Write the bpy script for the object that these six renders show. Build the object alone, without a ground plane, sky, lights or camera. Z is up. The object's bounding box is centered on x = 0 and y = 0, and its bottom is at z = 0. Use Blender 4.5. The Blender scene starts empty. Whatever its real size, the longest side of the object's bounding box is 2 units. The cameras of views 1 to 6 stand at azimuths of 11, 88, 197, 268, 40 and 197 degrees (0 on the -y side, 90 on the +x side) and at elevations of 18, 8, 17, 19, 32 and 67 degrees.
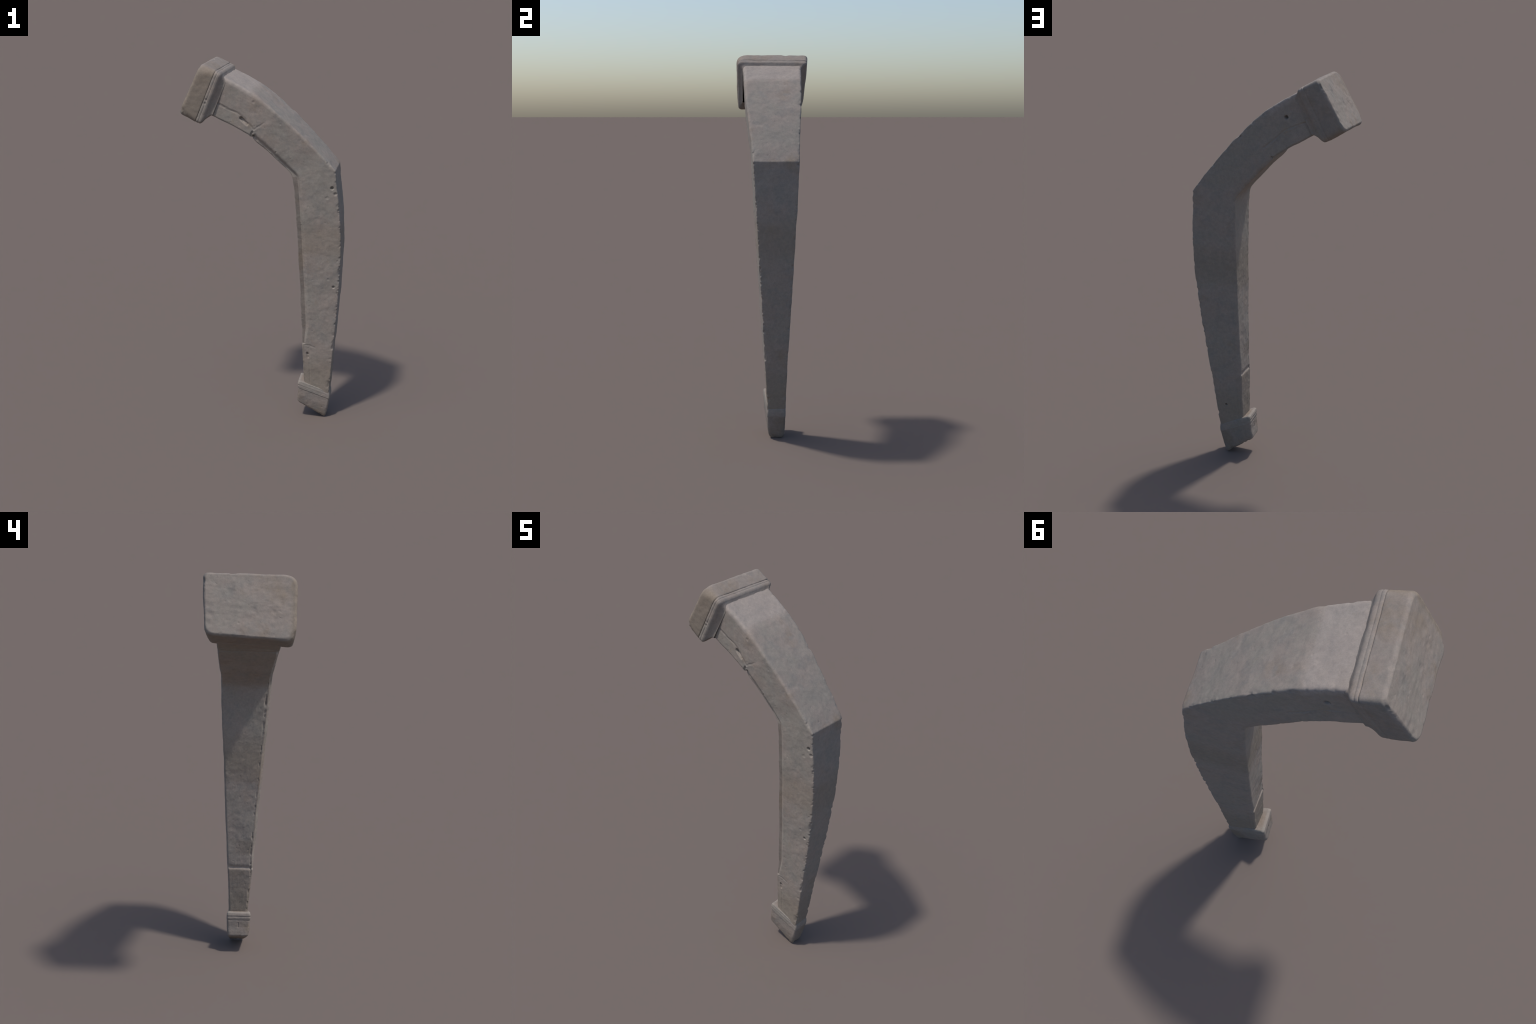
# Carved stone bracket leg: a tapering leg with a bent knee, an overhanging arm,
# a moulded block at the arm's end and a moulded foot.  Every piece is a loft of
# hand-set cross-sections; wear, pits and incised lines are displaced geometry.
import bpy
import numpy as np
from mathutils import noise, Vector

SEED = Vector((13.7, 4.1, 27.3))


# ------------------------------------------------------------------ helpers
def vnoise(P, size, octaves=3, off=0.0, stretch=(1, 1, 1)):
    """Fractal noise about -1..1 with features of the given size (m)."""
    o = SEED + Vector((off, off * 1.7, -off * 0.6))
    Q = P / (size * np.array(stretch))
    return np.array([noise.fractal(Vector(q) + o, 1.0, 2.0, octaves) for q in Q])


def smooth(x, a, b):
    t = np.clip((x - a) / (b - a), 0, 1)
    return t * t * (3 - 2 * t)


def seg_dist(P, A, B):
    A, B = np.array(A), np.array(B)
    d = B - A
    t = np.clip(((P - A) @ d) / (d @ d), 0, 1)
    return np.linalg.norm(P - A - t[:, None] * d, axis=1)


def poly_dist(P, pts):
    return np.min([seg_dist(P, pts[i], pts[i + 1]) for i in range(len(pts) - 1)], axis=0)


def grid_normals(V, F):
    a, b, c, d = (V[F[:, i]] for i in range(4))
    n = np.cross(c - a, d - b)
    N = np.zeros_like(V)
    for i in range(4):
        np.add.at(N, F[:, i], n)
    return N / np.maximum(np.linalg.norm(N, axis=1, keepdims=True), 1e-12)


def loft(rows, cap_start=False, cap_end=False, rings=36):
    """rows: list of (n,3) closed sections.  Returns verts, quads, row index of each vert."""
    rows = [np.asarray(r) for r in rows]
    idx = list(np.arange(len(rows), dtype=float))

    def shrink(r, i):
        c = r.mean(0)
        t = 1 - (np.arange(1, rings + 1) / rings)
        return [c + (r - c) * max(k, 0.004) for k in t], [i] * rings
    if cap_end:
        e, ei = shrink(rows[-1], idx[-1])
        rows, idx = rows + e, idx + ei
    if cap_start:
        e, ei = shrink(rows[0], idx[0])
        rows, idx = e[::-1] + rows, ei[::-1] + idx
    n = len(rows[0])
    V = np.concatenate(rows)
    R = len(rows)
    i, j = np.meshgrid(np.arange(R - 1), np.arange(n), indexing='ij')
    k = (j + 1) % n
    F = np.stack([i * n + j, i * n + k, (i + 1) * n + k, (i + 1) * n + j], -1).reshape(-1, 4)
    N = grid_normals(V, F)
    if ((V - V.mean(0)) * N).sum() < 0:
        F = F[:, ::-1]
    return V, F, np.repeat(np.array(idx), n)


def section(corners, counts, arc=5):
    """Closed 2D outline through corners (x, y, radius) with rounded corners."""
    C = np.array(corners, float)
    n = len(C)
    out = []
    tang = []
    for i in range(n):
        p, a, b = C[i, :2], C[i - 1, :2], C[(i + 1) % n, :2]
        da, db = a - p, b - p
        la, lb = np.linalg.norm(da), np.linalg.norm(db)
        da, db = da / la, db / lb
        t = min(C[i, 2], la * 0.45, lb * 0.45)
        tang.append((p, p + da * t, p + db * t))
    for i in range(n):
        p, a, b = tang[i]
        for t in np.linspace(0, 1, arc):
            out.append((1 - t) ** 2 * a + 2 * t * (1 - t) * p + t * t * b)
        nxt = tang[(i + 1) % n][1]
        for t in np.linspace(0, 1, counts[i] + 2)[1:-1]:
            out.append(b + (nxt - b) * t)
    return np.array(out)


def make_object(name, V, F, N, mat, parent):
    used = np.unique(F)
    remap = -np.ones(len(V), int)
    remap[used] = np.arange(len(used))
    me = bpy.data.meshes.new(name)
    me.from_pydata(V[used].tolist(), [], remap[F].tolist())
    me.update()
    me.polygons.foreach_set('use_smooth', np.ones(len(F), bool))
    me.normals_split_custom_set_from_vertices([tuple(n) for n in N[used]])
    me.materials.append(mat)
    ob = bpy.data.objects.new(name, me)
    bpy.context.scene.collection.objects.link(ob)
    ob.parent = parent
    return ob


# ---------------------------------------------------------------- material
def stone_material(name, warm, pale, bands=()):
    """Weathered limestone: warm/grey blotches, fine speckle, rusty stains."""
    m = bpy.data.materials.new(name)
    m.use_nodes = True
    nt = m.node_tree
    nd, lk = nt.nodes, nt.links
    nd.clear()
    out = nd.new('ShaderNodeOutputMaterial')
    bs = nd.new('ShaderNodeBsdfPrincipled')
    bs.inputs['Roughness'].default_value = 0.85
    bs.inputs['Specular IOR Level'].default_value = 0.25
    lk.new(bs.outputs[0], out.inputs[0])
    tc = nd.new('ShaderNodeTexCoord')

    def tex(scale, detail=4, rough=0.6, st=(1, 1, 1), loc=(0, 0, 0), rot=(0, 0, 0)):
        mp = nd.new('ShaderNodeMapping')
        mp.inputs['Scale'].default_value = st
        mp.inputs['Location'].default_value = loc
        mp.inputs['Rotation'].default_value = rot
        lk.new(tc.outputs['Object'], mp.inputs['Vector'])
        t = nd.new('ShaderNodeTexNoise')
        t.inputs['Scale'].default_value = scale
        t.inputs['Detail'].default_value = detail
        t.inputs['Roughness'].default_value = rough
        lk.new(mp.outputs[0], t.inputs['Vector'])
        return t.outputs['Fac']

    def ramp(fac, stops):
        r = nd.new('ShaderNodeValToRGB')
        e = r.color_ramp.elements
        while len(e) < len(stops):
            e.new(0.5)
        for el, (p, c) in zip(e, stops):
            el.position = p
            el.color = (*c, 1) if len(c) == 3 else c
        lk.new(fac, r.inputs[0])
        return r.outputs['Color']

    def mix(mode, fac, a, b):
        x = nd.new('ShaderNodeMix')
        x.data_type = 'RGBA'
        x.blend_type = mode
        for sock, v in ((x.inputs[0], fac), (x.inputs[6], a), (x.inputs[7], b)):
            if hasattr(v, 'is_linked'):
                lk.new(v, sock)
            else:
                sock.default_value = v if not isinstance(v, tuple) else (*v, 1)
        return x.outputs[2]

    grey, tan, pink = (0.276, 0.248, 0.214), (0.262, 0.212, 0.166), (0.300, 0.254, 0.220)
    g2 = tuple(c * pale for c in grey)
    t2 = tuple(c * pale for c in tan)
    p2 = tuple(c * pale for c in pink)
    big = tex(6.0, 5, 0.62)
    col = ramp(big, [(0.42 - warm * 0.25, g2), (0.60 - warm * 0.25, p2), (0.80 - warm * 0.25, t2)])
    blue = tex(17.0, 4, 0.6, loc=(3.1, 0.4, 1.2))
    col = mix('MIX', ramp(blue, [(0.50, (0, 0, 0)), (0.68, (0.55, 0.55, 0.55))]), col,
              tuple(c * pale for c in (0.234, 0.219, 0.200)))
    # broad bands of a warmer or darker tone, each between two heights
    sep = nd.new('ShaderNodeSeparateXYZ')
    lk.new(tc.outputs['Object'], sep.inputs[0])
    for (axis, lo, hi, soft, colr, amount, *xmax) in bands:
        a = nd.new('ShaderNodeMapRange')
        a.interpolation_type = 'SMOOTHSTEP'
        a.inputs['From Min'].default_value = lo - soft
        a.inputs['From Max'].default_value = lo + soft
        b = nd.new('ShaderNodeMapRange')
        b.interpolation_type = 'SMOOTHSTEP'
        b.inputs['From Min'].default_value = hi + soft
        b.inputs['From Max'].default_value = hi - soft
        lk.new(sep.outputs[axis], a.inputs[0])
        lk.new(sep.outputs[axis], b.inputs[0])
        mu = nd.new('ShaderNodeMath')
        mu.operation = 'MULTIPLY'
        lk.new(a.outputs[0], mu.inputs[0])
        lk.new(b.outputs[0], mu.inputs[1])
        m2 = nd.new('ShaderNodeMath')
        m2.operation = 'MULTIPLY'
        lk.new(mu.outputs[0], m2.inputs[0])
        m2.inputs[1].default_value = amount
        if xmax and xmax[0] > 1:                       # only on the arm's upper slab
            dp = nd.new('ShaderNodeVectorMath')
            dp.operation = 'DOT_PRODUCT'
            dp.inputs[1].default_value = (0.52, 0.0, 0.855)
            lk.new(tc.outputs['Object'], dp.inputs[0])
            lt = nd.new('ShaderNodeMapRange')
            lt.inputs['From Min'].default_value = xmax[0] - 0.008
            lt.inputs['From Max'].default_value = xmax[0] + 0.004
            lt.inputs['To Max'].default_value = amount
            lk.new(dp.outputs['Value'], lt.inputs[0])
            lk.new(lt.outputs[0], m2.inputs[1])
        elif xmax:                                     # only on the side below this x
            lt = nd.new('ShaderNodeMapRange')
            lt.inputs['From Min'].default_value = xmax[0] + 0.003
            lt.inputs['From Max'].default_value = xmax[0] - 0.003
            lt.inputs['To Max'].default_value = amount
            lk.new(sep.outputs['X'], lt.inputs[0])
            lk.new(lt.outputs[0], m2.inputs[1])
        col = mix('MIX', m2.outputs[0], col, tuple(c * pale for c in colr))
    # rusty stains, dark specks, fine grain
    rust = tex(9.0, 6, 0.7, loc=(7.7, 2.2, 5.0))
    col = mix('MIX', ramp(rust, [(0.60, (0, 0, 0)), (0.74, (0.45, 0.45, 0.45))]), col,
              tuple(c * pale for c in (0.270, 0.208, 0.145)))
    med = tex(60.0, 5, 0.65)
    col = mix('MULTIPLY', 0.8, col, ramp(med, [(0.30, (0.86, 0.86, 0.87)), (0.70, (1.10, 1.09, 1.08))]))
    fine = tex(260.0, 3, 0.6)
    col = mix('MULTIPLY', 0.7, col, ramp(fine, [(0.28, (0.86, 0.86, 0.86)), (0.72, (1.10, 1.10, 1.10))]))
    lk.new(col, bs.inputs['Base Color'])
    bm = nd.new('ShaderNodeBump')
    bm.inputs['Strength'].default_value = 0.22
    bm.inputs['Distance'].default_value = 0.0015
    lk.new(tex(330.0, 4, 0.65), bm.inputs['Height'])
    lk.new(bm.outputs[0], bs.inputs['Normal'])
    return m


# ------------------------------------------------------------- shaft stations
# (inner x, inner z, outer x, outer z, front y, back y) from foot to arm end
LEG = [
    (0.186, 0.190, 0.309, 0.130, -0.046, 0.040),
    (0.184, 0.240, 0.319, 0.198, -0.048, 0.042),
    (0.183, 0.300, 0.328, 0.278, -0.052, 0.046),
    (0.182, 0.370, 0.336, 0.358, -0.057, 0.049),
    (0.182, 0.445, 0.345, 0.438, -0.062, 0.052),
    (0.181, 0.520, 0.354, 0.514, -0.066, 0.056),
    (0.181, 0.590, 0.363, 0.590, -0.070, 0.060),
    (0.181, 0.665, 0.372, 0.667, -0.074, 0.065),
    (0.180, 0.740, 0.380, 0.742, -0.078, 0.069),
    (0.180, 0.815, 0.386, 0.817, -0.083, 0.073),
    (0.179, 0.885, 0.392, 0.890, -0.088, 0.077),
    (0.178, 0.955, 0.397, 0.963, -0.092, 0.080),
    (0.177, 1.030, 0.400, 1.035, -0.096, 0.084),
    (0.176, 1.100, 0.401, 1.107, -0.100, 0.088),
    (0.175, 1.170, 0.398, 1.190, -0.105, 0.093),
    (0.173, 1.240, 0.394, 1.270, -0.110, 0.098),
    (0.170, 1.340, 0.387, 1.350, -0.115, 0.102),
    (0.165, 1.416, 0.382, 1.440, -0.119, 0.106),
]
ARM = [
    (0.165, 1.416, 0.382, 1.440, -0.119, 0.106),
    (0.138, 1.445, 0.345, 1.484, -0.123, 0.109),
    (0.108, 1.477, 0.301, 1.534, -0.127, 0.113),
    (0.075, 1.512, 0.251, 1.589, -0.132, 0.118),
    (0.042, 1.546, 0.201, 1.642, -0.138, 0.123),
    (0.008, 1.577, 0.148, 1.695, -0.143, 0.128),
    (-0.025, 1.607, 0.093, 1.746, -0.150, 0.133),
    (-0.058, 1.641, 0.034, 1.799, -0.154, 0.138),
    (-0.098, 1.664, -0.017, 1.842, -0.156, 0.140),
    (-0.140, 1.689, -0.048, 1.861, -0.157, 0.142),
    (-0.195, 1.717, -0.100, 1.894, -0.159, 0.145),
    (-0.250, 1.746, -0.162, 1.927, -0.161, 0.149),
    (-0.290, 1.766, -0.205, 1.945, -0.162, 0.150),
]


def resample(st, step):
    st = np.array(st)
    mid = np.stack([(st[:, 0] + st[:, 2]) / 2, (st[:, 1] + st[:, 3]) / 2], 1)
    s = np.concatenate([[0], np.cumsum(np.linalg.norm(np.diff(mid, axis=0), axis=1))])
    n = int(round(s[-1] / step))
    t = np.linspace(0, s[-1], n + 1)
    lin = np.stack([np.interp(t, s, st[:, k]) for k in range(6)], 1)
    # light smoothing of the control polygon
    for _ in range(6):
        lin[1:-1] = 0.25 * lin[:-2] + 0.5 * lin[1:-1] + 0.25 * lin[2:]
    return lin


STEP = 0.0033
leg_st = resample(LEG, STEP)
arm_st = resample(ARM, STEP)
stations = np.concatenate([leg_st, arm_st[1:]])
k = len(leg_st) - 1
for _ in range(60):                                   # the inner bend is rounded, the outer one sharp
    q = stations[k - 9:k + 10, :2]
    q[1:-1] = 0.25 * q[:-2] + 0.5 * q[1:-1] + 0.25 * q[2:]
KNEE = len(leg_st) - 1
NR = len(stations)
inner_z = stations[:, 1]
inner_x = stations[:, 0]

# the eased inner edge runs between two square stops
LEDGE_Z, STOP_X = 0.452, -0.046
run = np.where(np.arange(NR) <= KNEE,
               smooth(inner_z, LEDGE_Z - 0.001, LEDGE_Z + 0.006),
               1 - smooth(-inner_x, -STOP_X - 0.010, -STOP_X + 0.001))
taper = np.where(np.arange(NR) <= KNEE, smooth(inner_z, LEDGE_Z - 0.01, LEDGE_Z + 0.13) * 0.7 + 0.3, 1.0)
on_arm = smooth(np.arange(NR), KNEE - 10, KNEE + 30)
near_end = smooth(-stations[:, 2], -0.12, 0.05)      # towards the capital

counts = [58, 18, 70, 7, 58, 78]
rows, edge_d = [], []
for i, (ix, iz, ox, oz, yf, yb) in enumerate(stations):
    I = np.array([ix, iz])
    O = np.array([ox, oz])
    rec = 0.0025 * run[i]
    d = (O - I) / np.linalg.norm(O - I)
    under = 0.004 * on_arm[i] * smooth(-ix, 0.0, 0.06)
    nar = on_arm[i] * smooth(-ix, -0.04, 0.08)        # the arm narrows to its underside
    I = I + d * (rec - 0.004 + under)
    lift = np.interp((i - KNEE) / (NR - KNEE), [0, 0.12, 0.5, 0.66, 0.8, 1], [0, 0.004, 0.006, 0.005, 0.002, 0])
    W = np.linalg.norm(O - I)
    r = run[i]
    cf = 0.004 + r * taper[i] * (0.036 - 0.008 * on_arm[i])
    df = 0.003 + r * taper[i] * 0.010
    cb = 0.004 + r * taper[i] * 0.010
    db = 0.004
    tw = (0.007 + 0.004 * (1 - smooth(iz, 0.3, 0.6))) * (1 - 0.45 * smooth(iz, 1.0, 1.35)) * (1 - on_arm[i])                      # the inner face is turned a little
    flare = 0.006 * (1 - on_arm[i]) * smooth(iz, 0.30, 0.60)   # the leg widens to its inner side
    worn = (1 - r) * on_arm[i] * smooth(-ix, -0.02, 0.04) * smooth(ix, -0.16, -0.09)
    rfo = 0.003 + 0.006 * on_arm[i] + 0.006 * near_end[i]
    rbo = 0.003 + 0.004 * near_end[i]
    sec = section([(W, yf, rfo), (cf, yf + nar * 0.008 - flare, 0.004), (0, yf + df + nar * 0.009 - flare, 0.003 + 0.016 * worn),
                   (tw, yb - db - nar * 0.008 + 0.7 * flare, 0.003), (cb + tw, yb - nar * 0.007 + 0.7 * flare, 0.004), (W + lift, yb, rbo)], counts)
    # rebate along the inner front edge: a slope down to a narrow floor
    k0 = 5 + counts[0] + 5
    t = np.linspace(0, 1, counts[1] + 2)[1:-1]
    u = np.clip(1 - sec[k0:k0 + counts[1], 0] / cf, 0, 1)
    w = 0.50 + 0.15 * on_arm[i]
    sec[k0:k0 + counts[1], 1] += (0.88 * smooth(u, 0.0, w) + 0.12 * u - u) * df * r
    dist = np.minimum(np.hypot(sec[:, 0] - W, sec[:, 1] - yf), np.hypot(sec[:, 0] - W, sec[:, 1] - yb))
    inn = np.minimum(np.hypot(sec[:, 0], sec[:, 1] - yf - df), np.hypot(sec[:, 0], sec[:, 1] - yb + db))
    edge_d.append(np.stack([dist, inn], 1))
    rows.append(np.stack([I[0] + d[0] * sec[:, 0], sec[:, 1], I[1] + d[1] * sec[:, 0]], 1))

V, F, ridx = loft(rows)
edge_d = np.concatenate(edge_d)
N = grid_normals(V, F)


def weather(V, N, edge, chip=0.010, low=0.0022, mid=0.0004, fine=0.00025, off=0.0):
    d = 0.0035 + low * vnoise(V, 0.09, 3, off) + mid * vnoise(V, 0.026, 3, off + 5) + fine * vnoise(V, 0.009, 2, off + 9)
    c = vnoise(V, 0.022, 3, off + 20)
    near = np.exp(-(edge / 0.006) ** 2)
    d -= near * (0.0008 + chip * np.clip(c - 0.12, 0, 1))
    c2 = vnoise(V, 0.045, 2, off + 31)
    d -= np.exp(-(edge / 0.011) ** 2) * 0.012 * np.clip(c2 - 0.26, 0, 1)
    # scattered small pits
    p = vnoise(V, 0.012, 2, off + 44)
    d -= 0.0022 * np.clip(p - 0.62, 0, 1) * 2
    return d


soft = smooth(ridx, KNEE, KNEE + 60) * (V[:, 1] < 0)       # the arm's front edge is rubbed, not chipped
disp = weather(V, N, np.minimum(edge_d[:, 0] + 0.006 * soft, edge_d[:, 1] * 2.2 + 0.001))
front = N[:, 1] < -0.6
back = N[:, 1] > 0.6
side = np.abs(N[:, 1]) < 0.4


def flat(P):
    return P[:, [0, 2]]


XZ = flat(V)
# drilled and broken holes: (x, z, radius, depth, mask)
for (x, z, r, dep, mask) in [
        (0.364, 1.350, 0.0075, 0.012, front), (0.357, 0.797, 0.006, 0.009, front),
        (0.380, 1.318, 0.008, 0.005, front), (0.338, 1.298, 0.008, 0.0018, front),
        (0.330, 0.842, 0.006, 0.0018, front), (0.205, 0.395, 0.0055, 0.005, front),
        (-0.022, 1.806, 0.007, 0.0022, front), (0.110, 1.690, 0.005, 0.0012, front),
        (-0.114, 1.820, 0.0075, 0.020, back), (0.277, 0.281, 0.005, 0.010, back)]:
    dd = np.hypot(XZ[:, 0] - x, XZ[:, 1] - z)
    disp -= mask * dep * (1 - smooth(dd, r * 0.55, r * 1.35))
# long broken socket low on the arm's front, deep at its upper end
dd = seg_dist(XZ, (-0.090, 1.722), (-0.062, 1.693))
tt = ((XZ - np.array([-0.090, 1.722])) @ np.array([0.028, -0.029])) / (0.028 ** 2 + 0.029 ** 2)
disp -= front * (1 - smooth(dd, 0.004, 0.011)) * (0.014 - 0.009 * np.clip(tt, 0, 1))
# broken notch where the arm's rebate meets its stop
disp -= front * 0.006 * (1 - smooth(seg_dist(XZ, (-0.044, 1.632), (-0.036, 1.650)) + 0.002 * vnoise(V, 0.012, 2, 58), 0.002, 0.008))
# lower leg slot
disp -= front * 0.005 * (1 - smooth(seg_dist(XZ, (0.203, 0.400), (0.207, 0.372)), 0.002, 0.007))
# incised lines, front and back
LINE_F = [(-0.21, 1.805), (-0.180, 1.786), (-0.152, 1.770), (-0.100, 1.748), (-0.069, 1.723), (-0.026, 1.665), (0.028, 1.699)]
LINE_B = [(-0.22, 1.803), (-0.165, 1.783), (-0.106, 1.761), (-0.048, 1.711), (0.004, 1.672)]
wob = 0.003 * vnoise(V, 0.03, 2, 61)
df_ = poly_dist(XZ, LINE_F[:-1]) + wob * 0.5
fade = 1 - 0.55 * smooth(V[:, 0], -0.12, -0.08) + 0.5 * vnoise(V, 0.025, 2, 66)
disp -= front * 0.0032 * np.clip(fade, 0.1, 1.3) * (1 - smooth(df_, 0.0005, 0.0085))
disp -= front * 0.0012 * (1 - smooth(poly_dist(XZ, LINE_F[-2:]) + wob, 0.001, 0.006))
disp -= back * 0.0025 * (1 - smooth(poly_dist(XZ, LINE_B) + wob, 0.001, 0.007))
disp -= front * 0.0012 * (1 - smooth(poly_dist(XZ, [(0.215, 0.435), (0.214, 0.21)]) + wob, 0.001, 0.006))
disp -= back * 0.0012 * (1 - smooth(poly_dist(XZ, [(0.215, 0.435), (0.214, 0.21)]) + wob, 0.001, 0.006))
disp -= front * 0.0016 * (1 - smooth(poly_dist(XZ, [(0.19, 0.451), (0.215, 0.446), (0.245, 0.435)]) + 1.5 * wob, 0.001, 0.007))
# strip under the incised line lies a little lower
below = np.interp(V[:, 0], [p[0] for p in LINE_F[:6]], [p[1] for p in LINE_F[:6]]) - V[:, 2]
strip = smooth(below, 0.0, 0.004) * (V[:, 0] < -0.03) * (V[:, 0] > -0.3)
disp -= (front | back) * strip * 0.0015
# broken crack at the ledge on the leg's inner face and at the arm's stop
zl = LEDGE_Z + 0.013 + 0.004 * vnoise(V, 0.02, 2, 70)
disp -= side * (N[:, 0] < -0.5) * 0.005 * np.exp(-((V[:, 2] - zl) / 0.009) ** 2) * (V[:, 2] < 0.6)
dst = np.hypot(V[:, 0] - STOP_X - 0.010, V[:, 2] - 1.630)
disp -= (N[:, 2] < -0.3) * 0.006 * (1 - smooth(dst, 0.004, 0.013))
# tooled, diagonally scored inner face of the leg
tool = vnoise(V @ np.array([[1, 0, 0], [0, .83, .55], [0, -.55, .83]]).T, 0.012, 3, 80, (1, 0.8, 2.4))
disp += 0.0006 * tool * (N[:, 0] < -0.7) * (V[:, 2] < 1.38)
V = V + N * disp[:, None]
N = grid_normals(V, F)
N_shaft = N
face_row = ridx[F].min(1)

root = bpy.data.objects.new('stone_bracket_leg', None)
bpy.context.scene.collection.objects.link(root)
root['label'] = 'weathered grey carved stone bracket leg with bent arm'
root['category'] = 'stone bracket'

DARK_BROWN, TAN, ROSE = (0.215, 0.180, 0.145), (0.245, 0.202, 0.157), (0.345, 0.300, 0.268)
mat_leg = stone_material('leg_stone', 0.16, 0.90, [
    ('Z', 0.0, 0.36, 0.09, TAN, 0.60), ('Z', 0.98, 1.14, 0.05, TAN, 0.45),
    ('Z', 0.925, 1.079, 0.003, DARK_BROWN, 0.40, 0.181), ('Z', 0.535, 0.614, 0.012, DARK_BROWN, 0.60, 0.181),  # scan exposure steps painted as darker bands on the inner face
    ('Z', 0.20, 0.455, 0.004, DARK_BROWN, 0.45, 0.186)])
mat_arm = stone_material('arm_stone', 0.16, 0.90, [('X', -0.5, -0.035, 0.012, ROSE, 0.65, 1.548)])
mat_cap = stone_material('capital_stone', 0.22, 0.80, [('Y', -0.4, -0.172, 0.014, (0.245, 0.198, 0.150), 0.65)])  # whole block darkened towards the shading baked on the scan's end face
mat_mould = stone_material('moulding_stone', 0.06, 0.84)
mat_strip = stone_material('rebate_stone', 0.40, 0.62)
mat_foot = stone_material('foot_stone', 0.38, 0.76)

ncol = len(rows[0])
col = F % ncol
k0 = 5 + counts[0] + 5
floor = (col.min(1) >= k0 + 8) & (col.max(1) <= k0 + counts[1] + 3)
strip_faces = (face_row < KNEE - 2) & floor & (inner_z[np.clip(face_row, 0, NR - 1).astype(int)] > LEDGE_Z + 0.008)
leg = make_object('leg', V, F[(face_row < KNEE) & ~strip_faces], N, mat_leg, root)
make_object('rebate', V, F[strip_faces], N, mat_strip, leg)
make_object('arm', V, F[face_row >= KNEE], N, mat_arm, root)

# ------------------------------------------------------------------ capital
CO = np.array([-0.264, 1.840])            # centre of the groove plane (x, z)
CA = np.array([-0.905, 0.425])            # axis, outward
CH = np.array([0.425, 0.905])             # up along the block


def cap_corners(a):
    """(y, h, radius) at axis position a, on the block's own outline."""
    t = np.clip((a + 0.03) / 0.115, 0, 1)
    L = lambda p, q: p + (q - p) * t
    return np.array([
        (-0.189 + L(0, -0.006), L(0.139, 0.138), L(0.020, 0.056)),     # top front
        (0.186 + L(0, 0.007), L(0.136, 0.137), L(0.016, 0.020)),       # top back
        (L(0.162, 0.184), L(-0.133, -0.122), L(0.022, 0.036)),         # bottom back
        (L(-0.184, -0.190), L(-0.140, -0.142), L(0.016, 0.060))])      # bottom front


ARM_SEC = np.array([(-0.162, 0.116, 0.012), (0.150, 0.116, 0.008),
                    (0.150, -0.080, 0.006), (-0.162, -0.080, 0.006)])
# (axis position, share of the way from arm outline to block outline, inset)
CAP_PROFILE = [(-0.066, -0.06, 0), (-0.058, -0.01, 0), (-0.054, 0.06, 0), (-0.049, 0.17, 0), (-0.042, 0.36, 0), (-0.036, 0.60, 0),
               (-0.031, 0.82, 0), (-0.026, 0.95, 0), (-0.020, 0.99, 0.0), (-0.0135, 0.99, 0.0012),
               (-0.010, 1.0, 0.0), (-0.0045, 1.0, 0.0002), (-0.0015, 1, 0.0033), (0.0012, 1, 0.0033), (0.0035, 1, 0.0),
               (0.030, 1, 0.0), (0.055, 1, 0.0), (0.075, 1, 0.0003), (0.082, 1, 0.002), (0.0855, 1, 0.006)]
pa, pf, pi = np.array(CAP_PROFILE).T
a_all = np.concatenate([np.arange(-0.066, 0.008, 0.0013), np.arange(0.008, 0.0840, 0.003), [0.0855]])
rows = []
for a in a_all:
    f, ins = np.interp(a, pa, pf), np.interp(a, pa, pi)
    c = cap_corners(a)
    c = ARM_SEC + (c - ARM_SEC) * f
    ctr = c[:, :2].mean(0)
    sgn = np.sign(c[:, 0] - ctr[0])
    c[:, 0] -= sgn * ins * np.where((sgn > 0) & (a < 0.05), 0.35, 1.0)
    c[:, 1] -= np.sign(c[:, 1] - ctr[1]) * ins
    s = section(c, [86, 58, 86, 58], 12)
    P = CO + CA * (a - 0.045 * s[:, 1:2] * np.clip(a / 0.088, 0, 1)) + s[:, 1:2] * CH
    rows.append(np.stack([P[:, 0], s[:, 0], P[:, 1]], 1))
V, F, ridx = loft(rows, cap_end=True, rings=44)
N = grid_normals(V, F)
arow = a_all[ridx.astype(int)]
endness = (np.abs(N @ np.array([CA[0], 0, CA[1]])) > 0.8)
d_end = np.abs(arow - 0.086) + np.where(endness, 0.012, 0)
disp = weather(V, N, d_end, chip=0.005, low=0.0026, mid=0.0004, fine=0.00025, off=100)
disp += 0.0009 * vnoise(V, 0.035, 3, 130, (1, 1.3, 0.6)) * (arow > 0.08)
# front moulding: two short broken beads
for h in (-0.012, -0.032):
    c = CO + CA * -0.010 + CH * h
    dd = np.hypot(V[:, 0] - c[0], V[:, 2] - c[1])
    disp -= (N[:, 1] < -0.3) * 0.0030 * (1 - smooth(dd, 0.002, 0.009))
# broken lower front corner of the block
c = np.array([*(CO + CA * 0.085 + CH * -0.125), -0.190])
dd = np.sqrt((V[:, 0] - c[0]) ** 2 + (V[:, 2] - c[1]) ** 2 + (V[:, 1] - c[2]) ** 2)
disp -= 0.010 * (1 - smooth(dd, 0.008, 0.034)) * (0.7 + 0.6 * vnoise(V, 0.02, 2, 140))
V = V + N * disp[:, None]
N = grid_normals(V, F)
fa = arow[F].min(1)
capital = make_object('capital_block', V, F[fa >= -0.0005], N, mat_cap, root)
make_object('capital_moulding', V, F[fa < -0.0005], N, mat_mould, root)

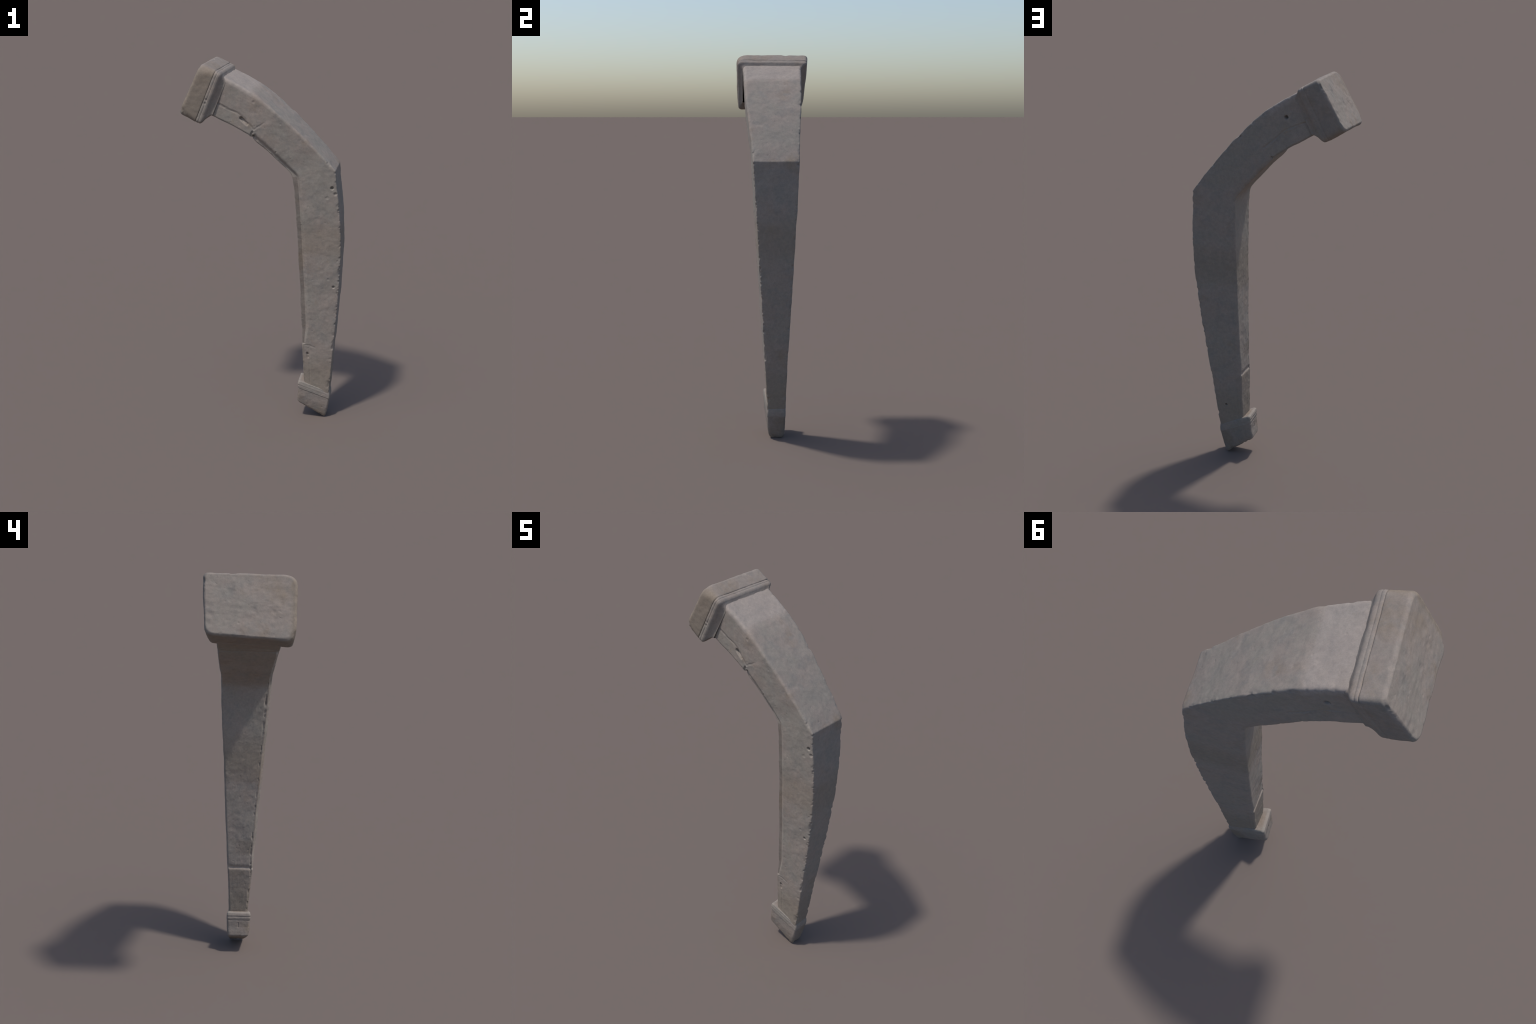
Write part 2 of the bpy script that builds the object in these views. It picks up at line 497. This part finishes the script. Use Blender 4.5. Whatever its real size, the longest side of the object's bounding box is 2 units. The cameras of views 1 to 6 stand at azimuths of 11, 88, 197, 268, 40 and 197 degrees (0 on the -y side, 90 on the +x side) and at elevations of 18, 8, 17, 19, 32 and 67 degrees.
# --------------------------------------------------------------------- foot
# levels from top to sole: inner (x,z), outer (x,z), front y inner/outer, back y inner/outer, inset
FOOT = [
    (0.00, (0.172, 0.2185), (0.314, 0.160), -0.050, -0.040, 0.040, 0.036),
    (0.04, (0.158, 0.224), (0.315, 0.160), -0.060, -0.045, 0.048, 0.040),
    (0.10, (0.150, 0.223), (0.316, 0.153), -0.061, -0.045, 0.052, 0.041),
    (0.18, (0.147, 0.213), (0.317, 0.143), -0.064, -0.047, 0.053, 0.042),
    (0.22, (0.149, 0.207), (0.317, 0.137), -0.063, -0.047, 0.053, 0.042),
    (0.28, (0.147, 0.199), (0.317, 0.129), -0.064, -0.047, 0.053, 0.042),
    (0.34, (0.148, 0.190), (0.316, 0.121), -0.063, -0.047, 0.053, 0.042),
    (0.36, (0.151, 0.187), (0.315, 0.118), -0.061, -0.045, 0.052, 0.041),
    (0.39, (0.148, 0.180), (0.314, 0.113), -0.061, -0.045, 0.052, 0.041),
    (0.62, (0.147, 0.150), (0.306, 0.073), -0.061, -0.044, 0.051, 0.040),
    (0.80, (0.142, 0.125), (0.299, 0.042), -0.057, -0.041, 0.050, 0.039),
    (0.95, (0.139, 0.106), (0.292, 0.014), -0.054, -0.037, 0.047, 0.037),
    (1.00, (0.142, 0.099), (0.288, 0.004), -0.050, -0.034, 0.044, 0.035)]
ft = np.array([f[0] for f in FOOT])
fv = np.array([[*f[1], *f[2], *f[3:]] for f in FOOT])
tl = np.concatenate([np.arange(0, 0.42, 0.006), np.arange(0.42, 1.0, 0.016), [1.0]])
rows = []
for t in tl:
    ix, iz, ox, oz, fi, fo, bi, bo = [np.interp(t, ft, fv[:, k]) for k in range(8)]
    r = 0.006 + 0.010 * t
    c = [(1.0, fo, 0), (0.0, fi, 0), (0.0, bi, 0), (1.0, bo, 0)]
    W = np.hypot(ox - ix, oz - iz)
    s = section([(u * W, y, r if u < 0.5 else r * 0.8) for u, y, _ in c], [50, 30, 50, 30], 8)
    u = s[:, 0] / W
    rows.append(np.stack([ix + (ox - ix) * u, s[:, 1], iz + (oz - iz) * u], 1))
V, F, ridx = loft(rows, cap_start=True, cap_end=True, rings=16)
N = grid_normals(V, F)
trow = tl[ridx.astype(int)]
disp = weather(V, N, np.abs(trow - 1) * 0.15, chip=0.003, low=0.0013, mid=0.0006, fine=0.0004, off=200)
# short crack in the inner side
dd = seg_dist(V[:, 1:], (-0.003, 0.172), (-0.004, 0.146))
disp -= (N[:, 0] < -0.6) * 0.003 * (1 - smooth(dd, 0.0006, 0.003))
V = V + N * disp[:, None]
V[:, 2] -= V[:, 2].min()
N = grid_normals(V, F)
ftt = trow[F].min(1)
mat_foot_top = stone_material('foot_ledge_stone', 0.55, 0.88)
foot = make_object('foot_block', V, F[ftt >= 0.355], N, mat_foot, root)
make_object('foot_moulding', V, F[(ftt < 0.355) & (ftt >= 0.035)], N, mat_mould, root)
make_object('foot_ledge', V, F[ftt < 0.035], N, mat_foot_top, root)
